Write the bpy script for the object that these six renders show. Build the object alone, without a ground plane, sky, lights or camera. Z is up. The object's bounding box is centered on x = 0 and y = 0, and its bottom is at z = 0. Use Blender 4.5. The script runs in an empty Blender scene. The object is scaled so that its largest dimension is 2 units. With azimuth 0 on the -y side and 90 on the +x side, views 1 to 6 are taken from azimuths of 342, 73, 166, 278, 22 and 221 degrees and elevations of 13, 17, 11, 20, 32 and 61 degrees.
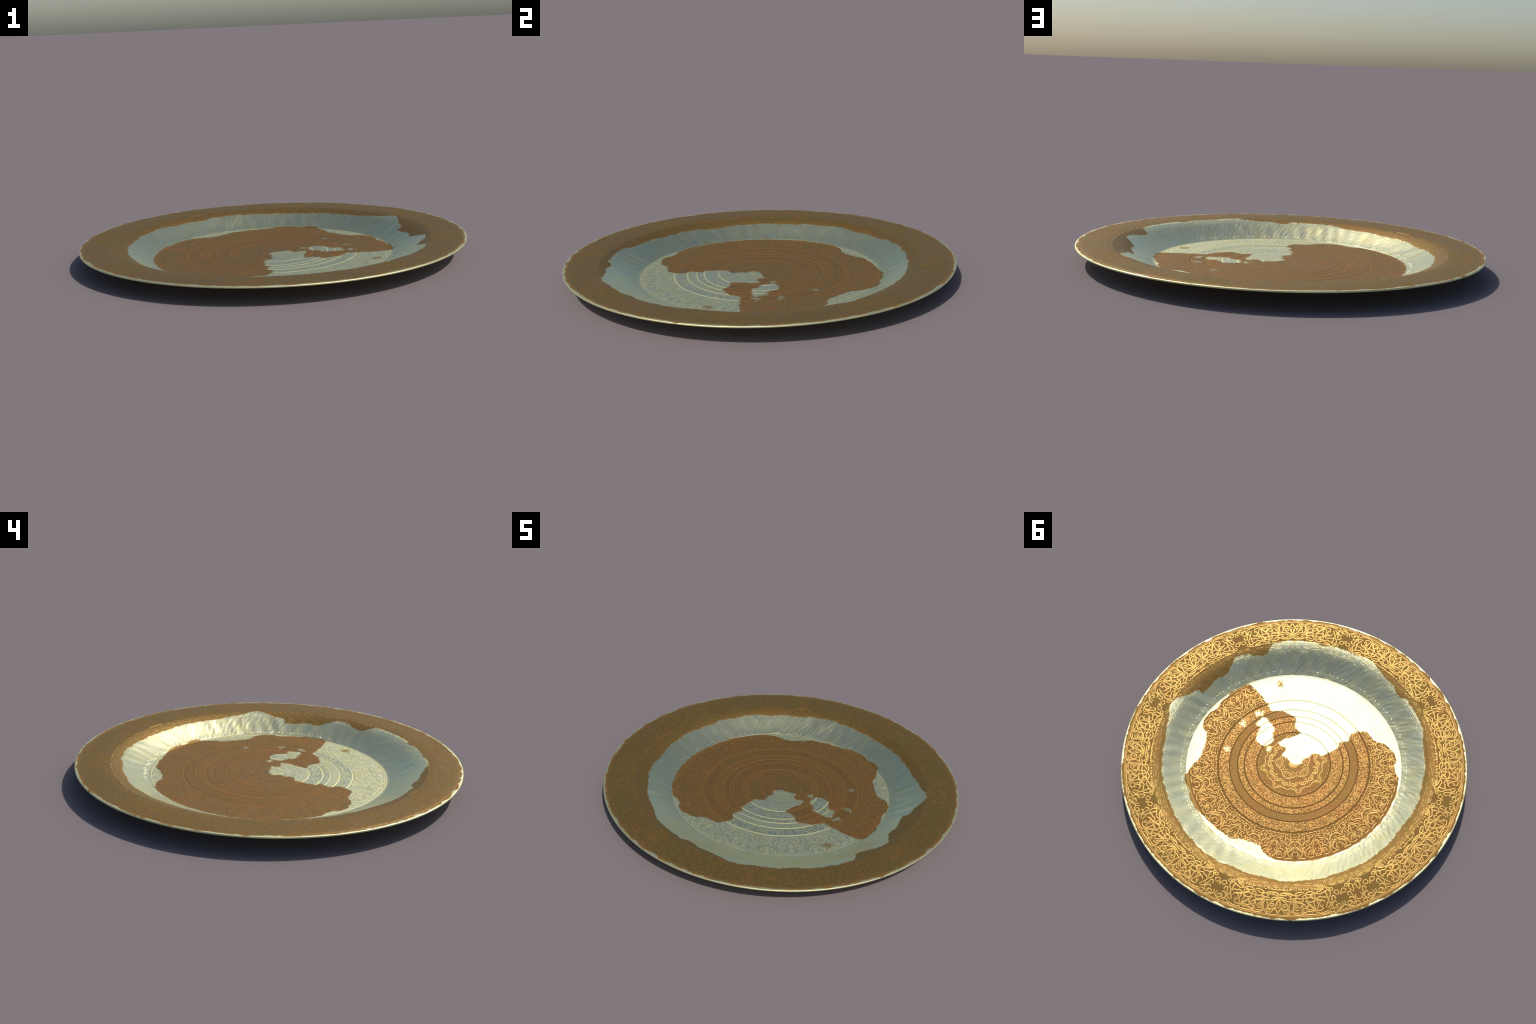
"""Large shallow engraved metal plate: brass gilding worn off to silvery metal.
Metres, z up.  Built as one lathe-turned body (split by region into parts) that
carries raised engraved strokes, bead rows and turned rings."""
import bpy, math, random
import numpy as np

rng = random.Random(7)
nrng = np.random.default_rng(11)
TAU = math.tau

# ------------------------------------------------------------------ helpers
def new_object(name, verts, faces, material, parent, smooth=True, normals=None):
    me = bpy.data.meshes.new(name)
    me.from_pydata([tuple(v) for v in verts] if not isinstance(verts, np.ndarray) else verts.tolist(), [],
                   faces if not isinstance(faces, np.ndarray) else faces.tolist())
    me.polygons.foreach_set("use_smooth", [smooth] * len(me.polygons))
    me.materials.append(material)
    me.update()
    if normals is not None:
        me.normals_split_custom_set_from_vertices(normals.tolist())
    ob = bpy.data.objects.new(name, me)
    bpy.context.scene.collection.objects.link(ob)
    ob.parent = parent
    return ob


def monotone(xs, ys):
    """smooth monotone cubic through profile points"""
    xs, ys = np.array(xs, float), np.array(ys, float)
    h, d = np.diff(xs), np.diff(ys) / np.diff(xs)
    m = np.zeros(len(xs))
    m[0], m[-1] = d[0], d[-1]
    for i in range(1, len(xs) - 1):
        if d[i - 1] * d[i] > 0:
            w1, w2 = 2 * h[i] + h[i - 1], h[i] + 2 * h[i - 1]
            m[i] = (w1 + w2) / (w1 / d[i - 1] + w2 / d[i])

    def f(x):
        x = np.asarray(x, float)
        i = np.clip(np.searchsorted(xs, x) - 1, 0, len(h) - 1)
        t = (x - xs[i]) / h[i]
        return ((1 + 2 * t) * (1 - t) ** 2 * ys[i] + t * (1 - t) ** 2 * h[i] * m[i]
                + t * t * (3 - 2 * t) * ys[i + 1] + t * t * (t - 1) * h[i] * m[i + 1])
    return f


# ------------------------------------------------------------------ profile
TOP = [(0, .0090), (.60, .0090), (.622, .0096), (.64, .0156), (.66, .0236), (.70, .0416), (.74, .0604),
       (.77, .0738), (.79, .0811), (.81, .0872), (.825, .0903), (.84, .0918), (.86, .0930), (.90, .0938), (.95, .0936), (.987, .0930)]
top_z = monotone(*zip(*TOP))
RINGS = [(.2160, .0035), (.2900, .0042), (.3285, .0028), (.3765, .0034), (.4435, .0042)]   # turned grooves: radius, half width
FLOOR_EDGE, CREST, LIP = .622, .815, .987


def smooth01(x):
    x = np.clip(x, 0, 1)
    return x * x * (3 - 2 * x)


WAVES = [(k, nrng.uniform(0, TAU), nrng.uniform(0, TAU), nrng.normal() * (50 / k)) for k in range(20, 84, 2)]
BLOTCH = [(nrng.integers(20, 70), nrng.uniform(-45, 45), nrng.uniform(0, TAU), nrng.normal()) for _ in range(22)]
HAMMER = [(nrng.integers(60, 200), nrng.uniform(40, 150), nrng.uniform(0, TAU), nrng.normal()) for _ in range(30)]


def surface_z(r, th):
    """top surface: profile + grooves + hand-raised fluting of the wall + slight hammering"""
    r, th = np.broadcast_arrays(np.asarray(r, float), np.asarray(th, float))
    z = top_z(r)
    for rc, hw in RINGS:
        z = z - .0012 * np.clip(1 - ((r - rc) / hw) ** 2, 0, 1)
    z = z + .0005 * np.clip(1 - ((r - .614) / .0035) ** 2, 0, 1)
    z = z + .0007 * np.clip(1 - ((r - .8235) / .008) ** 2, 0, 1) ** 2
    win = smooth01((r - .64) / .03) * (1 - smooth01((r - .735) / .035))
    flute = sum(a * np.sin(k * th + p + 1.0 * np.sin(26 * r + q)) for k, p, q, a in WAVES)
    z = z + win * .00007 * flute * (.55 + .45 * np.sin(7 * th + 40 * r))
    win2 = smooth01((r - .628) / .012) * (1 - smooth01((r - .75) / .03))
    dents = sum(a * np.sin(k * th + f * r + p) for k, f, p, a in HAMMER)
    blotch = sum(a * np.sin(k * th + f * r + p) for k, f, p, a in BLOTCH)
    return z + win2 * (.000045 * dents + .00013 * blotch)


# ------------------------------------------------------------------ materials
def curve_node(nt, points, lo, hi, xmap):
    n = nt.nodes.new("ShaderNodeFloatCurve")
    c = n.mapping.curves[0]
    pts = sorted((xmap(x), (y - lo) / (hi - lo)) for x, y in points)
    while len(c.points) < len(pts):
        c.points.new(.5, .5)
    for p, (x, y) in zip(c.points, pts):
        p.location = (x, min(max(y, 0), 1))
        p.handle_type = "AUTO_CLAMPED"
    n.mapping.update()
    return n


# where the silver ring on the wall ends towards the rim: angle in degrees, radius
WEAR_OUTER = [(2, .757), (8, .787), (13, .820), (17, .803), (22, .786), (28, .770), (33, .763), (43, .765), (54, .761),
              (66, .759), (78, .764), (84, .768), (89, .776), (94, .768), (98, .771), (104, .755), (111, .758), (119, .757),
              (127, .768), (131, .766), (136, .759), (142, .763), (147, .753), (158, .755), (171, .751), (178, .746),
              (186, .741), (193, .755), (198, .755), (208, .750), (213, .759), (227, .761), (237, .786), (242, .783),
              (246, .785), (250, .786), (255, .767), (259, .783), (267, .795), (271, .808), (276, .828), (281, .822),
              (285, .819), (289, .822), (293, .826), (296, .811), (299, .821), (302, .829), (310, .828), (318, .824),
              (321, .787), (324, .759), (330, .785), (334, .793), (337, .794), (339, .768), (342, .748), (346, .728),
              (349, .734), (353, .724), (357, .722)]
# how far the gilding of the floor still reaches outwards
WEAR_INNER = [(2, .605), (8, .619), (12, .615), (16, .591), (19, .556), (23, .545), (30, .543), (36, .556), (41, .600),
              (45, .618), (50, .641), (56, .633), (62, .638), (68, .632), (76, .612), (84, .604), (90, .602), (95, .590),
              (100, .563), (108, .557), (112, .580), (117, .608), (121, .618), (130, .624), (200, .624), (212, .612),
              (219, .588), (223, .603), (229, .588), (235, .557), (240, .51), (330, .51), (335, .613), (342, .632), (350, .624)]
# the bare wedge on the floor: angle of its two flanks at a given radius
WEDGE_A = [(.0, 226), (.045, 230), (.06, 246), (.11, 251), (.135, 252), (.16, 245), (.182, 240), (.223, 241), (.28, 243),
           (.317, 248), (.36, 247), (.40, 251), (.45, 250), (.49, 246), (.512, 239), (.555, 235), (.588, 229), (.62, 226)]
WEDGE_B = [(.0, 359), (.085, 359), (.10, 345), (.117, 335), (.15, 341), (.17, 340), (.178, 325), (.20, 304), (.22, 300),
           (.251, 307), (.296, 307), (.351, 314), (.378, 324), (.395, 330), (.447, 330), (.483, 332), (.535, 332), (.62, 334)]
# round patches: angle, radius, size, (+1 silver / -1 gilt), softness
PATCHES = [(354, .245, .050, 1, .012), (344, .290, .046, 1, .016), (343, .338, .036, 1, .022),
           (341, .412, .018, .75, .03), (357, .414, .016, .6, .03), (25, .407, .012, .5, .03), (4, .175, .014, .7, .02),
           (318, .575, .020, -.8, .018)]


class Graph:
    def __init__(self, nt):
        self.nt = nt

    def put(self, sock, v):
        if isinstance(v, bpy.types.NodeSocket):
            self.nt.links.new(v, sock)
        else:
            sock.default_value = v

    def math(self, op, a, b=0.0, c=0.0, clamp=False):
        n = self.nt.nodes.new("ShaderNodeMath")
        n.operation, n.use_clamp = op, clamp
        for s, v in zip(n.inputs, (a, b, c)):
            self.put(s, v)
        return n.outputs[0]

    def noise(self, vec, scale, detail=3, rough=.55, out=0):
        n = self.nt.nodes.new("ShaderNodeTexNoise")
        self.put(n.inputs["Vector"], vec)
        n.inputs["Scale"].default_value, n.inputs["Detail"].default_value, n.inputs["Roughness"].default_value = scale, detail, rough
        return n.outputs[out]

    def step(self, x, lo, hi, a=0.0, b=1.0):
        n = self.nt.nodes.new("ShaderNodeMapRange")
        n.interpolation_type = "SMOOTHSTEP"
        for s, v in zip(("Value", "From Min", "From Max", "To Min", "To Max"), (x, lo, hi, a, b)):
            self.put(n.inputs[s], v)
        return n.outputs[0]

    def mix(self, f, a, b):
        n = self.nt.nodes.new("ShaderNodeMix")
        n.data_type = "RGBA"
        self.put(n.inputs["Factor"], f)
        for s, v in ((n.inputs[6], a), (n.inputs[7], b)):
            self.put(s, v if isinstance(v, bpy.types.NodeSocket) else (*v, 1))
        return n.outputs[2]

    def lerp(self, f, a, b):
        n = self.nt.nodes.new("ShaderNodeMix")
        n.data_type = "FLOAT"
        self.put(n.inputs["Factor"], f)
        self.put(n.inputs[2], a)
        self.put(n.inputs[3], b)
        return n.outputs[0]

    def xyz(self, x, y, z=0.0):
        n = self.nt.nodes.new("ShaderNodeCombineXYZ")
        for s, v in zip(n.inputs, (x, y, z)):
            self.put(s, v)
        return n.outputs[0]


RIM_GILT = ((.248, .153, .039), (.290, .152, .042))
FLOOR_GILT = ((.282, .160, .044), (.325, .158, .045))
RIM_LINE = ((.280, .178, .048), (.308, .178, .050))
FLOOR_LINE = ((.305, .181, .052), (.338, .181, .052))
SILVER = ((.71, .69, .42), (.76, .70, .37))


def plate_metal(name, gilt, rough_gilt, rough_silver, fine=False, wall=False, bare=False):
    m = bpy.data.materials.new(name)
    m.use_nodes = True
    nt = m.node_tree
    g = Graph(nt)
    bsdf = nt.nodes["Principled BSDF"]
    geo = nt.nodes.new("ShaderNodeNewGeometry")
    pos = geo.outputs["Position"]
    sep = nt.nodes.new("ShaderNodeSeparateXYZ")
    nt.links.new(pos, sep.inputs[0])
    x, y, z = sep.outputs
    flat = g.xyz(x, y, 0.0)
    # ragged borders: shift the point that is looked up in the wear outlines
    n1 = g.noise(flat, 26, 3, .6)
    n2 = g.noise(flat, 85, 2, .6)
    n3 = g.noise(g.xyz(y, x, 3.0), 26, 3, .6)
    jit = g.math("ADD", g.math("MULTIPLY", g.math("SUBTRACT", n1, .5), .030), g.math("MULTIPLY", g.math("SUBTRACT", n2, .5), .011))
    jit2 = g.math("ADD", g.math("MULTIPLY", g.math("SUBTRACT", n3, .5), .030), g.math("MULTIPLY", g.math("SUBTRACT", n2, .5), .011))
    r = g.math("SQRT", g.math("ADD", g.math("MULTIPLY", x, x), g.math("MULTIPLY", y, y)))
    turn = g.math("FRACT", g.math("ADD", g.math("DIVIDE", g.math("ARCTAN2", y, x), TAU), 1.0))
    if bare:
        silver = g.math("ADD", 1.0, 0.0)
    else:
        rj = g.math("ADD", r, jit)
        oc = curve_node(nt, WEAR_OUTER, .70, .85, lambda a: a / 360)
        ic = curve_node(nt, WEAR_INNER, .50, .65, lambda a: a / 360)
        for c in (oc, ic):
            g.put(c.inputs["Value"], turn)
        r_out = g.math("MULTIPLY_ADD", oc.outputs[0], .15, .70)
        r_in = g.math("MULTIPLY_ADD", ic.outputs[0], .15, .50)
        outer = g.step(g.math("SUBTRACT", r_out, rj), -.004, .004)
        inner = g.step(g.math("SUBTRACT", rj, r_in), -.004, .004)
        wa = curve_node(nt, WEDGE_A, 220, 260, lambda a: a / .62)
        wb = curve_node(nt, WEDGE_B, 290, 360, lambda a: a / .62)
        for c in (wa, wb):
            g.put(c.inputs["Value"], g.math("DIVIDE", rj, .62, clamp=True))
        deg = g.math("MULTIPLY", turn, 360)
        # flank distances as lengths along the arc
        arc = g.math("MULTIPLY", r, math.pi / 180)
        da = g.math("MULTIPLY", g.math("SUBTRACT", deg, g.math("MULTIPLY_ADD", wa.outputs[0], 40, 220)), arc)
        db = g.math("MULTIPLY", g.math("SUBTRACT", g.math("MULTIPLY_ADD", wb.outputs[0], 70, 290), deg), arc)
        wedge = g.math("MULTIPLY", g.step(g.math("ADD", da, jit2), -.008, .008), g.step(g.math("ADD", db, jit2), -.009, .009))
        wedge = g.math("MULTIPLY", wedge, g.step(r, .640, .632))
        worn = g.math("MAXIMUM", inner, wedge)
        for a, rc, size, amount, soft in PATCHES:
            cx, cy = rc * math.cos(math.radians(a)), rc * math.sin(math.radians(a))
            dx, dy = g.math("SUBTRACT", x, cx), g.math("SUBTRACT", y, cy)
            d = g.math("SQRT", g.math("ADD", g.math("MULTIPLY", dx, dx), g.math("MULTIPLY", dy, dy)))
            d = g.math("ADD", d, g.math("MULTIPLY", jit2, 1.6 if size > .03 else 2.2))
            k = g.step(d, size + soft * .5, size - soft * .5, 0.0, abs(amount))
            worn = g.math("MAXIMUM", worn, k) if amount > 0 else g.math("MINIMUM", worn, g.math("SUBTRACT", 1.0, k))
        silver = g.math("MULTIPLY", worn, outer)
        # faint left-over brown film on the wall
        film = g.math("MULTIPLY", g.step(g.noise(flat, 7, 4, .65), .60, .78), .35)
        silver = g.math("MULTIPLY", silver, g.math("SUBTRACT", 1.0, g.math("MULTIPLY", film, g.step(r, .63, .66))))
        # scuffed lip, with teeth along the edge
        teeth = g.noise(g.xyz(g.math("MULTIPLY", x, 1.0), y, 5.0), 12, 4, .65)
        lip = g.step(g.math("ADD", r, g.math("MULTIPLY", g.math("SUBTRACT", teeth, .5), .055)), .9880, .9925)
        silver = g.math("MAXIMUM", silver, lip)
    tone = g.noise(flat, 5.0, 4, .6)
    tone2 = g.noise(flat, 38, 3, .6)
    tmix = g.step(g.math("ADD", g.math("MULTIPLY", tone, .75), g.math("MULTIPLY", tone2, .25)), .40, .66)
    gold = g.mix(tmix, gilt[0], gilt[1])
    # warmer, less soiled gilding next to every worn border and along the rim edge
    edge = g.step(r, .955, .990)
    gold = g.mix(g.math("MULTIPLY", edge, .55), gold, (.37, .20, .058))
    pale = g.mix(g.step(g.noise(flat, 9, 4, .6), .38, .68), SILVER[0], SILVER[1])
    col = g.mix(silver, gold, pale)
    nt.links.new(col, bsdf.inputs["Base Color"])
    g.put(bsdf.inputs["Metallic"], g.lerp(silver, .80, .96))
    # gloss
    rn = g.math("MULTIPLY", g.math("SUBTRACT", g.noise(flat, 11, 4, .6), .5), .10)
    rough = g.lerp(silver, rough_gilt, rough_silver)
    height = None
    if fine:
        polar = g.xyz(g.math("MULTIPLY", turn, TAU * .36), r, 0.0)
        v = nt.nodes.new("ShaderNodeTexVoronoi")
        v.feature, v.distance = "F1", "EUCLIDEAN"
        g.put(v.inputs["Vector"], g.xyz(g.math("MULTIPLY", turn, 330.0), g.math("MULTIPLY", r, 145.0)))
        v.inputs["Scale"].default_value = 1.0
        v.inputs["Randomness"].default_value = .85
        v2 = g.noise(g.xyz(g.math("MULTIPLY", turn, 330.0), g.math("MULTIPLY", r, 145.0), 2.0), 1.3, 2, .6)
        speck = g.step(g.math("ADD", v.outputs["Distance"], g.math("MULTIPLY", g.math("SUBTRACT", v2, .5), .5)), .56, .40)
        grain = g.step(g.noise(flat, 260, 2, .6), .40, .60)
        in1 = g.math("MULTIPLY", g.step(r, .2195, .2205), g.step(r, .3265, .3255))
        in2 = g.math("MULTIPLY", g.step(r, .3325, .3335), g.step(r, .3735, .3725))
        in3 = g.math("MULTIPLY", g.step(r, .3795, .3805), g.step(r, .4400, .4390))
        in4 = g.step(r, .216, .214)
        band = g.math("MAXIMUM", in1, in3)
        # inside the bands most of the metal is polished line work, specks of matt ground in between
        line = g.math("MULTIPLY", band, g.math("SUBTRACT", 1.0, speck))
        line = g.math("ADD", line, g.math("MULTIPLY", g.math("MAXIMUM", in2, g.math("MULTIPLY", in4, .85)), g.math("MULTIPLY", grain, .85)))
        rough = g.math("SUBTRACT", rough, g.math("MULTIPLY", line, .25))
        height = g.math("MULTIPLY", line, 1.0)
    if wall:
        pit = g.step(g.noise(flat, 150, 3, .7), .63, .72)
        rough = g.math("SUBTRACT", rough, g.math("MULTIPLY", pit, .10))
        height = g.math("MULTIPLY", g.noise(flat, 75, 3, .6), 1.0)
    g.put(bsdf.inputs["Roughness"], g.math("ADD", rough, rn))
    if height is not None:
        b = nt.nodes.new("ShaderNodeBump")
        b.inputs["Strength"].default_value = .35
        b.inputs["Distance"].default_value = .0012
        nt.links.new(height, b.inputs["Height"])
        nt.links.new(b.outputs[0], bsdf.inputs["Normal"])
    return m


GROUND_ROUGH, LINE_ROUGH = .76, .46
MAT_RIM = plate_metal("rim_gilded_metal", RIM_GILT, GROUND_ROUGH, .56)
MAT_RIM_LINE = plate_metal("rim_polished_line", RIM_LINE, LINE_ROUGH, .45)
MAT_CREST = plate_metal("crest_burnished_line", RIM_LINE, .38, .44)
MAT_FLOOR = plate_metal("floor_gilded_metal", FLOOR_GILT, GROUND_ROUGH, .60, fine=True)
MAT_FLOOR_LINE = plate_metal("floor_polished_line", FLOOR_LINE, LINE_ROUGH, .45)
MAT_GROOVE = plate_metal("matt_groove_metal", FLOOR_GILT, .82, .71)
MAT_WALL = plate_metal("wall_silvered_metal", RIM_GILT, .60, .37, wall=True)
MAT_WALL_LINE = plate_metal("wall_polished_line", RIM_LINE, .48, .36)
MAT_UNDER = plate_metal("underside_metal", RIM_GILT, .70, .50, bare=True)

# ------------------------------------------------------------------ root
root = bpy.data.objects.new("decorative_plate", None)
bpy.context.scene.collection.objects.link(root)
root["label"] = "large shallow engraved brass plate with worn silvery patches"
root["category"] = "plate"

# ------------------------------------------------------------------ body (lathe)
N = 1080
ANG = np.arange(N) * TAU / N
rows = set(np.round(np.arange(.006, .602, .006), 4)) | set(np.round(np.arange(.602, .634, .0016), 4)) | set(np.round(np.arange(.634, .9865, .0032), 4))
bounds = []
for rc, hw in RINGS:
    rows = {q for q in rows if abs(q - rc) > hw + .0008}
    rows |= set(np.round(rc + hw * np.linspace(-1, 1, 7), 5))
    bounds.append((round(rc - hw, 5), round(rc + hw, 5)))
rows = {q for q in rows if min(abs(q - FLOOR_EDGE), abs(q - CREST), abs(q - LIP)) > .0009} | {FLOOR_EDGE, CREST, LIP}
rows = sorted(rows)
LIP_PROFILE = [(.9935, .0929), (.9975, .0924), (.9996, .0908), (1.0, .0885), (1.0, .0862), (.9990, .0843), (.9955, .0834)]
UNDER = [(.985, .0838), (.96, .0862), (.93, .0880), (.90, .0886), (.86, .0882), (.83, .0850), (.81, .0815), (.79, .0752), (.77, .0680), (.74, .0548),
         (.70, .0362), (.66, .0184), (.64, .0105), (.622, .0042), (.60, .0008), (.58, 0.0), (.40, 0.0), (.20, 0.0), (.05, 0.0)]
grid = [(np.full(N, q), surface_z(np.full(N, q), ANG)) for q in rows]
n_top = len(grid)
grid += [(np.full(N, a), np.full(N, b)) for a, b in LIP_PROFILE]
n_lip = len(grid)
grid += [(np.full(N, a), np.full(N, b)) for a, b in UNDER]
R = np.array([a for a, b in grid])
Z = np.array([b for a, b in grid])
P = np.stack([R * np.cos(ANG), R * np.sin(ANG), Z], -1)          # rows x N x 3
# vertex normals of the whole surface
du = np.empty_like(P)
du[1:-1], du[0], du[-1] = P[2:] - P[:-2], P[1] - P[0], P[-1] - P[-2]
dv = np.roll(P, -1, 1) - np.roll(P, 1, 1)
NRM = np.cross(du, dv)
NRM /= np.linalg.norm(NRM, axis=-1, keepdims=True)


def lathe_part(name, i0, i1, material, parent, cap=None):
    """faces between profile rows i0..i1 of the body"""
    pts, nrm = P[i0:i1 + 1].reshape(-1, 3), NRM[i0:i1 + 1].reshape(-1, 3)
    k = i1 - i0
    a = (np.arange(k)[:, None] * N + np.arange(N)[None]).ravel()
    b = (np.arange(k)[:, None] * N + (np.arange(N)[None] + 1) % N).ravel()
    faces = np.stack([a, a + N, b + N, b], -1).tolist()
    if cap is not None:
        pts, nrm = np.vstack([pts, [cap[0]]]), np.vstack([nrm, [cap[1]]])
        c, edge = len(pts) - 1, (0 if cap[2] else k * N)
        for j in range(N):
            q = (edge + j, edge + (j + 1) % N)
            faces.append((c, q[0], q[1]) if cap[2] else (c, q[1], q[0]))
    return new_object(name, pts, faces, material, parent, True, nrm)


idx = {q: i for i, q in enumerate(rows)}
i_floor, i_crest, i_lip = idx[FLOOR_EDGE], idx[CREST], idx[LIP]
# floor is cut into turned zones by the grooves
cuts = [0]
for lo, hi in bounds:
    cuts += [idx[lo], idx[hi]]
cuts.append(i_floor)
zcentre = float(surface_z(0.0, 0.0))
floor = lathe_part("floor", cuts[0], cuts[1], MAT_FLOOR, root, ((0, 0, zcentre), (0, 0, 1), True))
for c in range(1, len(cuts) - 1):
    if c % 2:
        lathe_part("engraved_ring", cuts[c], cuts[c + 1], MAT_GROOVE, floor)
    else:
        lathe_part("ornament_band", cuts[c], cuts[c + 1], MAT_FLOOR, floor)
wall = lathe_part("well_wall", i_floor, i_crest, MAT_WALL, root)
rim = lathe_part("rim", i_crest, i_lip, MAT_RIM, root)
lathe_part("rolled_edge", i_lip, n_lip, MAT_RIM, root)
lathe_part("underside", n_lip, len(grid) - 1, MAT_UNDER, root, ((0, 0, 0), (0, 0, -1), False))


# ------------------------------------------------------------------ engraved strokes
def catmull(pts, step):
    p = np.array(pts, float)
    closed = len(p) > 3 and np.allclose(p[0], p[-1])
    ext = np.vstack([p[-2] if closed else 2 * p[0] - p[1], p, p[1] if closed else 2 * p[-1] - p[-2]])
    out = []
    for i in range(1, len(ext) - 2):
        a, b, c, d = ext[i - 1:i + 3]
        n = max(2, int(np.linalg.norm(c - b) / step))
        t = np.linspace(0, 1, n, endpoint=False)[:, None]
        out.append(.5 * (2 * b + (c - a) * t + (2 * a - 5 * b + 4 * c - d) * t * t + (3 * b - a - 3 * c + d) * t ** 3))
    out.append(ext[-2][None])
    return np.vstack(out), closed


class Strokes:
    """collects low domed ribbons that lie on the plate"""
    SECT = [(-.5, -.3), (-.37, .78), (0, 1.0), (.37, .78), (.5, -.3)]

    def __init__(self):
        self.v, self.f, self.n = [], [], 0

    def add(self, xy, width, height, step=.004, taper=True):
        path, closed = catmull(xy, step)
        if len(path) < 2:
            return
        if closed:
            tan = np.roll(path[:-1], -1, 0) - np.roll(path[:-1], 1, 0)
            tan = np.vstack([tan, tan[:1]])
        else:
            tan = np.gradient(path, axis=0)
        tan /= np.linalg.norm(tan, axis=1, keepdims=True) + 1e-12
        nor = np.stack([-tan[:, 1], tan[:, 0]], -1)
        k = len(path)
        w = np.full(k, width)
        if taper and not closed:
            s = np.minimum(np.arange(k), np.arange(k)[::-1]) / 2.0
            w = width * (.45 + .55 * np.clip(s, 0, 1))
        h = height * rng.uniform(.86, 1.14)
        for o, q in self.SECT:
            pt = path + nor * (o * w)[:, None]
            rr = np.hypot(pt[:, 0], pt[:, 1])
            self.v.append(np.c_[pt, surface_z(rr, np.arctan2(pt[:, 1], pt[:, 0])) + h * q])
        m = len(self.SECT)
        for j in range(m - 1):
            base0, base1 = self.n + j * k, self.n + (j + 1) * k
            i = np.arange(k - 1)
            self.f.append(np.stack([base0 + i, base1 + i, base1 + i + 1, base0 + i + 1], -1)[:, ::-1])
        self.n += m * k

    def dome(self, c, rx, ry, height, ang=0.0, seg=10):
        t = np.arange(seg) * TAU / seg
        ca, sa = math.cos(ang), math.sin(ang)
        rings = []
        for q, hz in ((1, -.2), (.62, .7), (.0, 1.0)):
            ex, ey = rx * q * np.cos(t), ry * q * np.sin(t)
            pt = np.stack([c[0] + ca * ex - sa * ey, c[1] + sa * ex + ca * ey], -1)
            if q == 0:
                pt = np.array([c], float)
            z = surface_z(np.hypot(pt[:, 0], pt[:, 1]), np.arctan2(pt[:, 1], pt[:, 0])) + height * hz
            rings.append(np.c_[pt, z])
        self.v += rings
        i = np.arange(seg)
        b, c0 = self.n, self.n + 2 * seg
        self.f.append(np.stack([b + i, b + (i + 1) % seg, b + seg + (i + 1) % seg, b + seg + i], -1))
        j = (i + 1) % seg
        self.f.append(np.stack([b + seg + i, b + seg + j, np.full(seg, c0), np.full(seg, c0)], -1))
        self.n += 2 * seg + 1

    def build(self, name, material, parent):
        faces = []
        for arr in self.f:
            for q in arr.tolist():
                faces.append(q if q[2] != q[3] else q[:3])
        ob = new_object(name, np.vstack(self.v), faces, material, parent)
        ob["kind"] = "stuff"
        return ob


def polar(deg, r):
    a = math.radians(deg)
    return (r * math.cos(a), r * math.sin(a))


def ring_path(deg, r, radius, n=10, open_at=None):
    cx, cy = polar(deg, r)
    a0 = math.radians(deg if open_at is None else deg + open_at)
    span = TAU if open_at is None else TAU * .82
    return [(cx + radius * math.cos(a0 + span * i / n), cy + radius * math.sin(a0 + span * i / n)) for i in range(n + (1 if open_at is None else 0))]


# Half of the rim motif, from the plain cartouche (across = 0) to the great rosette
# (across = 100); up runs from the crest of the wall (0) to the rim edge (100).
CARTOUCHE = [
    [(1, 41), (0, 46), (2, 52)], [(16, 57), (17, 64), (18, 72), (19, 83)], [(12, 63), (10, 57), (12, 50), (15, 50), (16, 57), (15, 62)],
    [(0, 86), (1, 87), (5, 94), (9, 98), (13, 100)], [(1, 85), (2, 82), (2, 77), (3, 73)], [(9, 78), (12, 82), (13, 87), (11, 91)],
    [(10, 75), (12, 68), (16, 72), (18, 81), (16, 89), (12, 95)], [(22, 64), (20, 74), (22, 82), (26, 85)], [(20, 54), (23, 65), (28, 84)]]
PALMETTE = [
    [(21, 53), (18, 47), (16, 37), (18, 28), (21, 25)], [(21, 25), (24, 33), (22, 39), (23, 43), (21, 54)],
    [(22, 24), (26, 31), (30, 32), (33, 36), (42, 30)], [(25, 17), (31, 24), (42, 30)], [(42, 30), (42, 41), (41, 50)],
    [(41, 50), (33, 43), (31, 48), (27, 47), (24, 51), (22, 56)], [(41, 50), (35, 55), (30, 58), (27, 67)],
    [(27, 67), (29, 60), (33, 58), (36, 64), (36, 74), (34, 79), (32, 75), (33, 70)], [(34, 78), (32, 83), (34, 88), (38, 90), (43, 87)],
    [(41, 51), (39, 64), (39, 74), (42, 88)], [(42, 51), (45, 64), (44, 79), (43, 87)], [(24, 92), (28, 96), (33, 98), (37, 96)],
    [(23, 97), (29, 103), (34, 103), (39, 99), (43, 92)], [(43, 87), (48, 75), (52, 65), (55, 62)], [(52, 65), (56, 81)],
    [(42, 30), (50, 40), (42, 49)], [(41, 51), (47, 58), (51, 59), (54, 56)], [(41, 51), (36, 59)]]
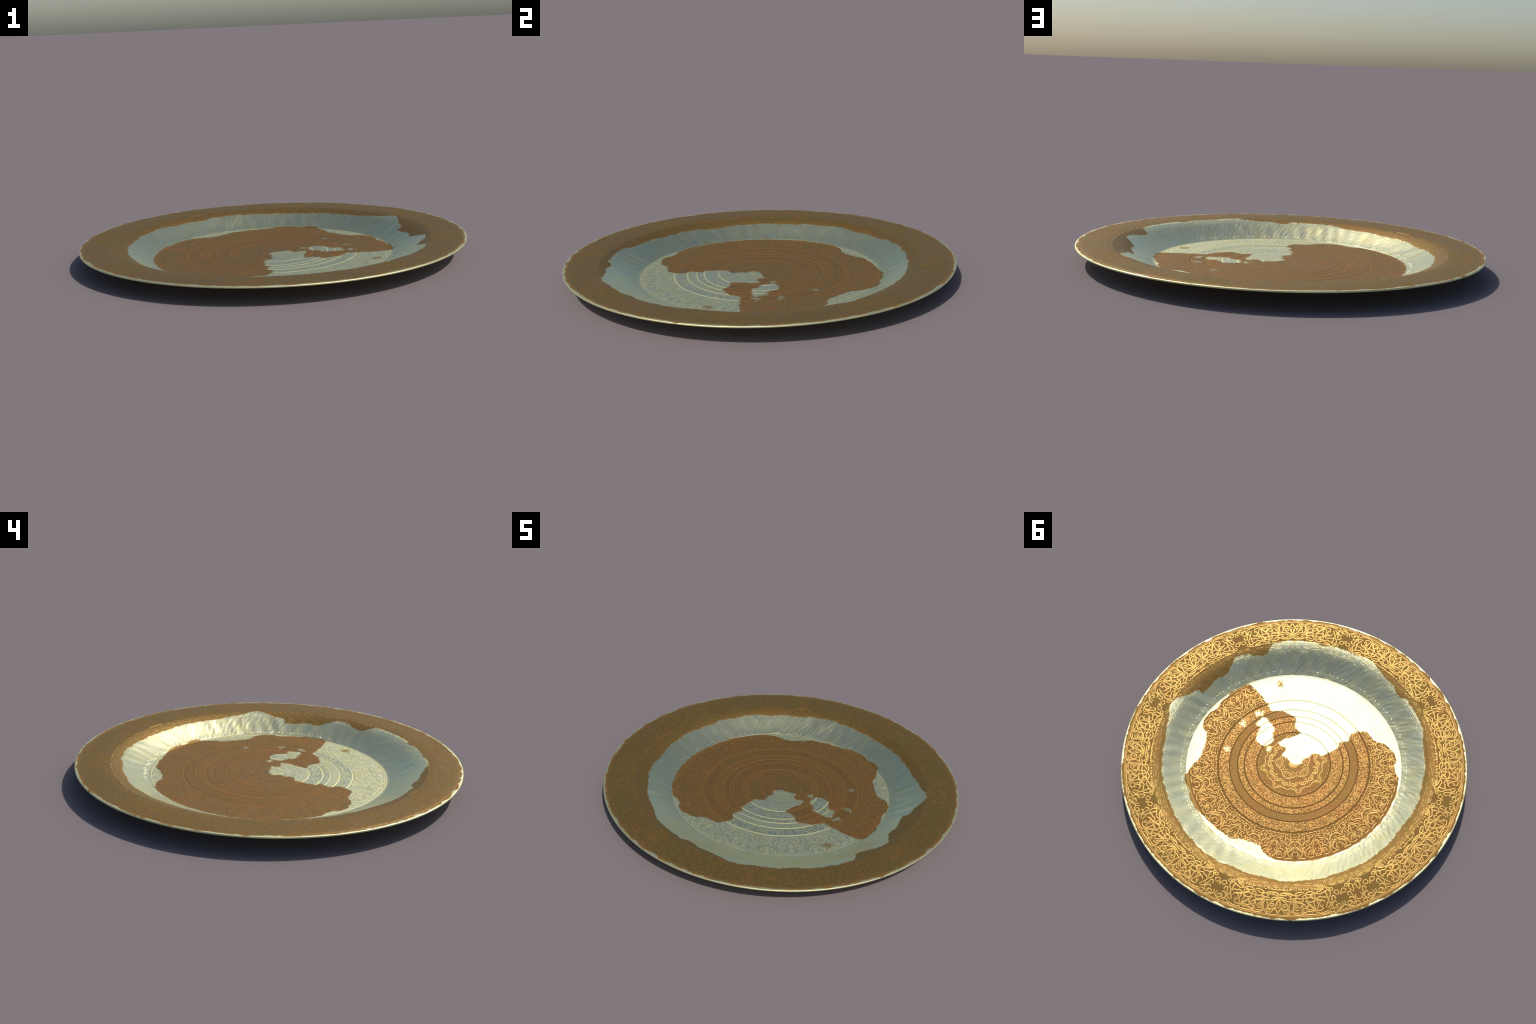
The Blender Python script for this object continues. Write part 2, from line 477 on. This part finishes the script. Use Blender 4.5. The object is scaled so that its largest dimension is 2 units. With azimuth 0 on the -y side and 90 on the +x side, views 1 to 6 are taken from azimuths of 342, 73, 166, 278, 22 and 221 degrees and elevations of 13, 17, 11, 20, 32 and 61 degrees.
STRAPWORK = [
    [(41, 50), (45, 48), (50, 43), (56, 48), (53, 59), (49, 59), (45, 60)], [(42, 30), (48, 40), (44, 44)],
    [(42, 30), (44, 26), (48, 23), (53, 24), (57, 30), (52, 33), (48, 34), (45, 27)], [(55, 41), (58, 35), (62, 39), (60, 46), (55, 41)],
    [(58, 31), (61, 25), (64, 23), (70, 25), (74, 30), (70, 36), (66, 32), (62, 30)], [(72, 40), (77, 33), (82, 39), (78, 47), (72, 40)],
    [(61, 52), (64, 45), (67, 48), (69, 43), (74, 48), (72, 54), (64, 57), (61, 52)], [(61, 62), (67, 61), (72, 59), (75, 54), (78, 48)],
    [(67, 79), (72, 67), (77, 53)], [(70, 81), (75, 68), (79, 57)], [(63, 62), (65, 74), (67, 80)], [(55, 65), (56, 58), (59, 54)],
    [(58, 80), (58, 72), (61, 65), (63, 71), (62, 78), (58, 80)], [(44, 88), (49, 77), (53, 67), (57, 83), (50, 85), (44, 88)],
    [(48, 92), (55, 90), (59, 92), (62, 94), (66, 94)], [(48, 101), (56, 99), (61, 97), (66, 100), (73, 99), (77, 94), (80, 90)],
    [(66, 92), (70, 94), (75, 92), (77, 85), (76, 75)], [(68, 82), (70, 85), (74, 83), (75, 75), (73, 70)],
    [(63, 82), (65, 87), (64, 91), (61, 89), (63, 82)]]
ROSETTE = [
    [(79, 52), (77, 65), (77, 74), (78, 85), (81, 91)], [(80, 54), (83, 67), (83, 81), (81, 90)], [(80, 91), (83, 97), (88, 102), (95, 102), (100, 101)],
    [(83, 90), (85, 84), (88, 88), (86, 95), (83, 90)], [(79, 52), (83, 56), (89, 53), (94, 53), (100, 42)],
    [(94, 53), (89, 60), (86, 68), (85, 76), (87, 83), (91, 84), (95, 78), (96, 69), (100, 45)], [(92, 62), (93, 69), (91, 76), (87, 72)],
    [(88, 101), (95, 82), (100, 99)], [(100, 48), (98, 62), (98, 69), (100, 73)], [(96, 79), (100, 77)], [(96, 81), (100, 95)],
    [(77, 33), (80, 29), (85, 33), (82, 39)], [(85, 33), (94, 28), (100, 35), (91, 36), (87, 35)], [(87, 50), (91, 45), (100, 42), (92, 52)],
    [(100, 33), (96, 28), (90, 26), (80, 28)], [(80, 52), (83, 46), (85, 51)]]
CREST_TRIM = [   # the row that rolls over the crest onto the wall
    [(46, 0), (54, -1), (61, -3), (66, -9), (75, -8), (79, -2)], [(65, -2), (72, -6), (77, -2)], [(69, 1), (72, -1), (74, 6), (71, 9)],
    [(80, 1), (79, 8), (82, 17)], [(80, 1), (82, 9), (82, 17)], [(83, -1), (87, -10), (95, 3)], [(97, 0), (100, -10)],
    [(86, 5), (89, 1), (93, 5), (94, 16)], [(84, 16), (88, 18), (96, 17), (100, 14)], [(62, 4), (65, 14), (68, 5)], [(58, 5), (60, 16)],
    [(52, 6), (54, 18), (57, 10)], [(46, 6), (47, 19)], [(41, 5), (42, 22)], [(36, 12), (37, 24)], [(29, 16), (33, 20), (38, 18)],
    [(33, -4), (37, -6), (41, -2), (38, 4), (34, 2), (33, -4)], [(44, -6), (50, -10), (57, -9)], [(25, 0), (30, 4), (29, 12)],
    [(22, 17), (24, 8), (27, 3)], [(0, -14), (8, -15), (16, -14), (26, -14), (34, -13)], [(14, -9), (19, -11), (24, -10)]]
CREST_RINGS = [(8, 0, .009), (8, 0, .018), (20, -8, .008), (30, 11, .008), (30, 11, .015), (37, -1, .007)]
RIM_RINGS = [(6, 40, .0125), (13, 25, .0085), (8, 86, .0105), (20, 95, .0110), (46, 95, .0105), (90, 70, .0075), (18, 21, .007)]
RIM_DOTS = [(11, 39, .0022)]

PERIOD = 43.6
HALF = PERIOD / 2
FIRST = 103.2
LINE_H, LINE_W = .00028, .0080


def rim_point(s, t, side):
    return polar(side * s / 100 * HALF, .80 + .17 * t / 100)


def rim_unit(sides, limit=100):
    st = Strokes()
    for side in sides:
        for group in (CARTOUCHE, PALMETTE, STRAPWORK, ROSETTE, CREST_TRIM):
            for line in group:
                if max(s for s, t in line) > limit:
                    continue
                st.add([rim_point(s, t, side) for s, t in line], LINE_W if group is not CREST_TRIM else .0062, LINE_H if group is not CREST_TRIM else .00018)
        for s, t, q in RIM_RINGS + CREST_RINGS:
            if s <= limit:
                st.add(ring_path(side * s / 100 * HALF, .80 + .17 * t / 100, q), .0064, LINE_H)
        for s, t, q in RIM_DOTS:
            st.dome(rim_point(s, t, side), q * 1.6, q * 1.6, LINE_H)
        # double fillet that closes the plain cartouche towards the wall
        for rr in (.8175, .8235):
            st.add([polar(side * a, rr) for a in (0, 1.2, 2.4, 3.4)], .0034, .0003)
    return st


unit = rim_unit((1, -1)).build("rim_scrollwork", MAT_RIM_LINE, rim)
unit.rotation_euler = (0, 0, math.radians(FIRST))
for k in (-1, -2, -3, -4, -5, -6):
    c = unit.copy()
    c.rotation_euler = (0, 0, math.radians(FIRST + k * PERIOD))
    bpy.context.scene.collection.objects.link(c)
# the motif does not fit a whole number of times: two cartouches crowd together
for deg, full in ((FIRST + PERIOD, -1), (FIRST - 7 * PERIOD, 1)):
    st = rim_unit((full,))
    part = rim_unit((-full,), 27)
    st.v += part.v
    st.f += [f + st.n for f in part.f]
    st.n += part.n
    st.build("rim_scrollwork", MAT_RIM_LINE, rim).rotation_euler = (0, 0, math.radians(deg))

# close-set burnished strokes that follow the bead along the crest
st = Strokes()
for k in range(8):
    for side in (1, -1):
        deg0 = FIRST + PERIOD * (1 - k)
        q = 4.0
        while q < (HALF - .3 if not (k == 0 and side > 0) and not (k == 7 and side < 0) else 8):
            kind = rng.random()
            if kind < .62:
                lean = rng.uniform(-.35, .35)
                st.add([polar(deg0 + side * (q + lean), .813), polar(deg0 + side * q, .8235), polar(deg0 + side * (q - lean * .6), .835)], .0052, .0003)
                q += .62
            elif kind < .82:
                st.add([polar(deg0 + side * q, .813), polar(deg0 + side * (q + .45), .834), polar(deg0 + side * (q + .9), .813)], .0048, .0003)
                q += 1.45
            else:
                st.add(ring_path(deg0 + side * (q + .35), .8225, .0085), .0046, .0003)
                q += 1.35
st.build("crest_strokes", MAT_CREST, rim)

# turned fillets just inside the rim edge
st = Strokes()
for rr in (.972, .979):
    st.add([polar(a, rr) for a in np.linspace(0, 360, 91)], .0046, .0004, .012)
st.build("edge_fillet", MAT_RIM_LINE, rim)

# ------------------------------------------------------------------ floor scrollwork
FLOOR_ARCH = [
    [(0, 34), (12, 34), (24, 41), (33, 52)], [(0, 57), (11, 56), (22, 65), (32, 76)], [(26, 64), (30, 56), (34, 62), (33, 75), (29, 84), (21, 93)],
    [(0, 75), (5, 70), (12, 74), (12, 83), (6, 90)], [(0, 42), (9, 44)], [(3, 45), (5, 55)], [(32, 13), (27, 10), (20, 15), (23, 25), (30, 26), (34, 19)],
    [(21, 25), (24, 33), (33, 29)], [(42, 10), (38, 19), (44, 25), (50, 18), (51, 8)], [(50, 20), (48, 34)], [(0, 17), (5, 16), (13, 13)],
    [(0, 23), (4, 23), (9, 29)], [(32, 5), (51, 8), (51, 1)], [(0, 8), (8, 5)]]
FLOOR_SCROLL = [
    [(37, 52), (45, 41), (58, 33), (72, 31), (76, 24), (68, 21), (63, 27)], [(47, 63), (44, 56), (38, 58), (40, 74), (44, 86), (53, 93)],
    [(48, 71), (58, 62), (68, 60), (78, 62)], [(60, 84), (62, 74), (68, 71), (75, 77), (69, 85), (66, 77)], [(100, 32), (87, 36), (78, 46), (67, 49), (64, 43)],
    [(100, 35), (91, 41), (85, 52), (82, 65), (87, 72), (94, 68), (91, 60)], [(82, 66), (85, 80), (87, 86), (100, 86)], [(100, 49), (91, 49)],
    [(57, 15), (73, 14), (83, 21), (93, 20), (95, 13), (87, 11)], [(100, 25), (91, 30)], [(68, 3), (60, 10)],
    [(53, 93), (66, 95), (80, 94)], [(86, 95), (94, 91), (100, 96)], [(10, 97), (22, 95), (36, 97), (46, 95)], [(14, 4), (22, 3), (30, 4)],
    [(72, 5), (84, 4), (100, 4)], [(52, 42), (57, 50), (52, 55)], [(57, 42), (66, 38), (76, 38)], [(55, 78), (58, 84), (54, 88)],
    [(70, 66), (78, 70), (80, 80), (76, 90)], [(92, 78), (100, 76)], [(42, 66), (46, 74), (50, 82)], [(46, 5), (42, 2)],
    [(2, 64), (10, 62), (17, 67)], [(16, 78), (18, 86), (14, 92)], [(14, 46), (20, 52), (26, 58)], [(10, 22), (15, 24), (18, 33)],
    [(56, 5), (62, 2), (70, 8)], [(78, 8), (84, 14)], [(36, 34), (40, 42), (36, 46)], [(38, 30), (43, 36)], [(62, 56), (68, 54), (74, 56)]]
FLOOR_UNITS = 14
FH = 180 / FLOOR_UNITS


def floor_point(s, t, side):
    return polar(side * s / 100 * FH, .4485 + .1635 * t / 100)


st = Strokes()
for side in (1, -1):
    for group in (FLOOR_ARCH, FLOOR_SCROLL):
        for line in group:
            st.add([floor_point(s, t, side) for s, t in line], .0072 if group is FLOOR_SCROLL or len(line) != 4 else .0096, .00028)
fu = st.build("floor_scrollwork", MAT_FLOOR_LINE, floor)
for k in range(FLOOR_UNITS):
    c = fu if k == 0 else fu.copy()
    c.rotation_euler = (0, 0, math.radians(285.2 + 2 * FH * k))
    if k:
        bpy.context.scene.collection.objects.link(c)

# ------------------------------------------------------------------ centre medallion
st = Strokes()
for k in range(5):                       # five lens petals round a five-pointed strap
    a = 33 + 72 * k
    for rr, sp, w in ((.080, 27, .0062), (.080, 20, .0046)):
        up = [polar(a + sp * q, rr + (.026 if sp > 25 else .017) * (1 - q * q)) for q in (-1, -.6, -.2, .2, .6, 1)]
        dn = [polar(a + sp * q, rr - (.018 if sp > 25 else .010) * (1 - q * q)) for q in (-1, -.6, -.2, .2, .6, 1)]
        st.add(up, w, .0003, .003)
        st.add(dn, w, .0003, .003)
    for q in (-12, -4, 4, 12):
        st.add([polar(a + q, .073), polar(a + q * 1.03, .081), polar(a + q, .089)], .0056, .0003, .003)
    st.add([polar(a + 36 - 22, .050), polar(a + 36 - 6, .062), polar(a + 36, .072), polar(a + 36 + 6, .062), polar(a + 36 + 22, .050)], .0066, .00035, .003)
    st.add([polar(a + 36 - 30, .104), polar(a + 36 - 8, .088), polar(a + 36, .078), polar(a + 36 + 8, .088), polar(a + 36 + 30, .104)], .0064, .00035, .003)
    for q in (.082, .090, .097):
        st.dome(polar(a + 36, q), .0036, .0036, .0006)
for k in range(16):                      # ring of sixteen curling leaves
    a = 41 + 22.5 * k
    side = 1 if k % 2 else -1
    curl = [(-9, .121), (-8, .137), (-1, .150), (6, .146), (7, .136), (2, .131), (-1, .137), (2, .140)]
    st.add([polar(a + side * q, rr) for q, rr in curl], .0082, .00035, .003)
    st.add([polar(a + side * q, rr) for q, rr in [(-9, .121), (-4, .128), (-3, .138), (1, .145)]], .0070, .0003, .003)
    st.add([polar(a + side * 9, .112), polar(a + side * 10, .126), polar(a + side * 11, .140), polar(a + side * 8, .156)], .0056, .0003, .003)
for k in range(8):                       # eight pointed tips
    a = 49 + 45 * k
    for side in (1, -1):
        st.add([polar(a + side * q, rr) for q, rr in [(0, .199), (3.5, .188), (8, .172), (15, .166), (22.5, .176)]], .0070, .0003, .003)
        st.add([polar(a + side * q, rr) for q, rr in [(0, .184), (3, .176), (6, .163), (11, .158)]], .0056, .0003, .003)
        st.add(ring_path(a + side * 3.2, .172, .0040, 7), .0042, .0003, .003)
    st.dome(polar(a, .190), .0036, .0036, .0006)
for q in np.arange(0, 360, 7.5):         # dotted ground around it
    st.dome(polar(q + rng.uniform(-1, 1), .205 + rng.uniform(-.002, .002)), .0034, .0034, .0003)
st.build("medallion", MAT_FLOOR_LINE, floor)
st = Strokes()
st.dome((0, 0), .031, .031, .0016, seg=40)
st.build("centre_boss", MAT_FLOOR_LINE, floor)

# ------------------------------------------------------------------ wall bead rows and lower curl frieze
st = Strokes()
for rr, n, rx, ry in ((.7545, 330, .0042, .0022), (.7640, 250, .0055, .0020)):
    for k in range(n):
        if rng.random() < .22:
            continue
        a = 360 * k / n + rng.uniform(-.12, .12)
        st.dome(polar(a, rr + rng.uniform(-.0006, .0006)), ry, rx * rng.uniform(.6, 1.25), .00035 * rng.uniform(.5, 1.3), math.radians(a), 8)
st.build("bead_row", MAT_WALL_LINE, wall)
st = Strokes()
n = 150
for k in range(n):
    a = 360 * (k + rng.uniform(-.25, .25)) / n
    side, d = rng.choice((1, -1)), rng.uniform(-.003, .003)
    st.add([polar(a + side * q, rr + d) for q, rr in [(-1.0, .638), (-.6, .653), (.3, .658), (.8, .649), (.1, .643), (-.1, .649)]], .0050, .00028 * rng.uniform(.5, 1.3), .004)
    for _ in range(2):
        st.dome(polar(a + rng.uniform(-1.2, 1.2), rng.uniform(.634, .672)), .0052, .0040, .00022 * rng.uniform(.5, 1.2), rng.uniform(0, 3), 7)
st.build("curl_frieze", MAT_WALL_LINE, wall)
st = Strokes()
for rr in (.6195, .6285):
    st.add([polar(a, rr) for a in np.linspace(0, 360, 91)], .0034, .0003, .010)
st.build("floor_fillet", MAT_FLOOR_LINE, floor)
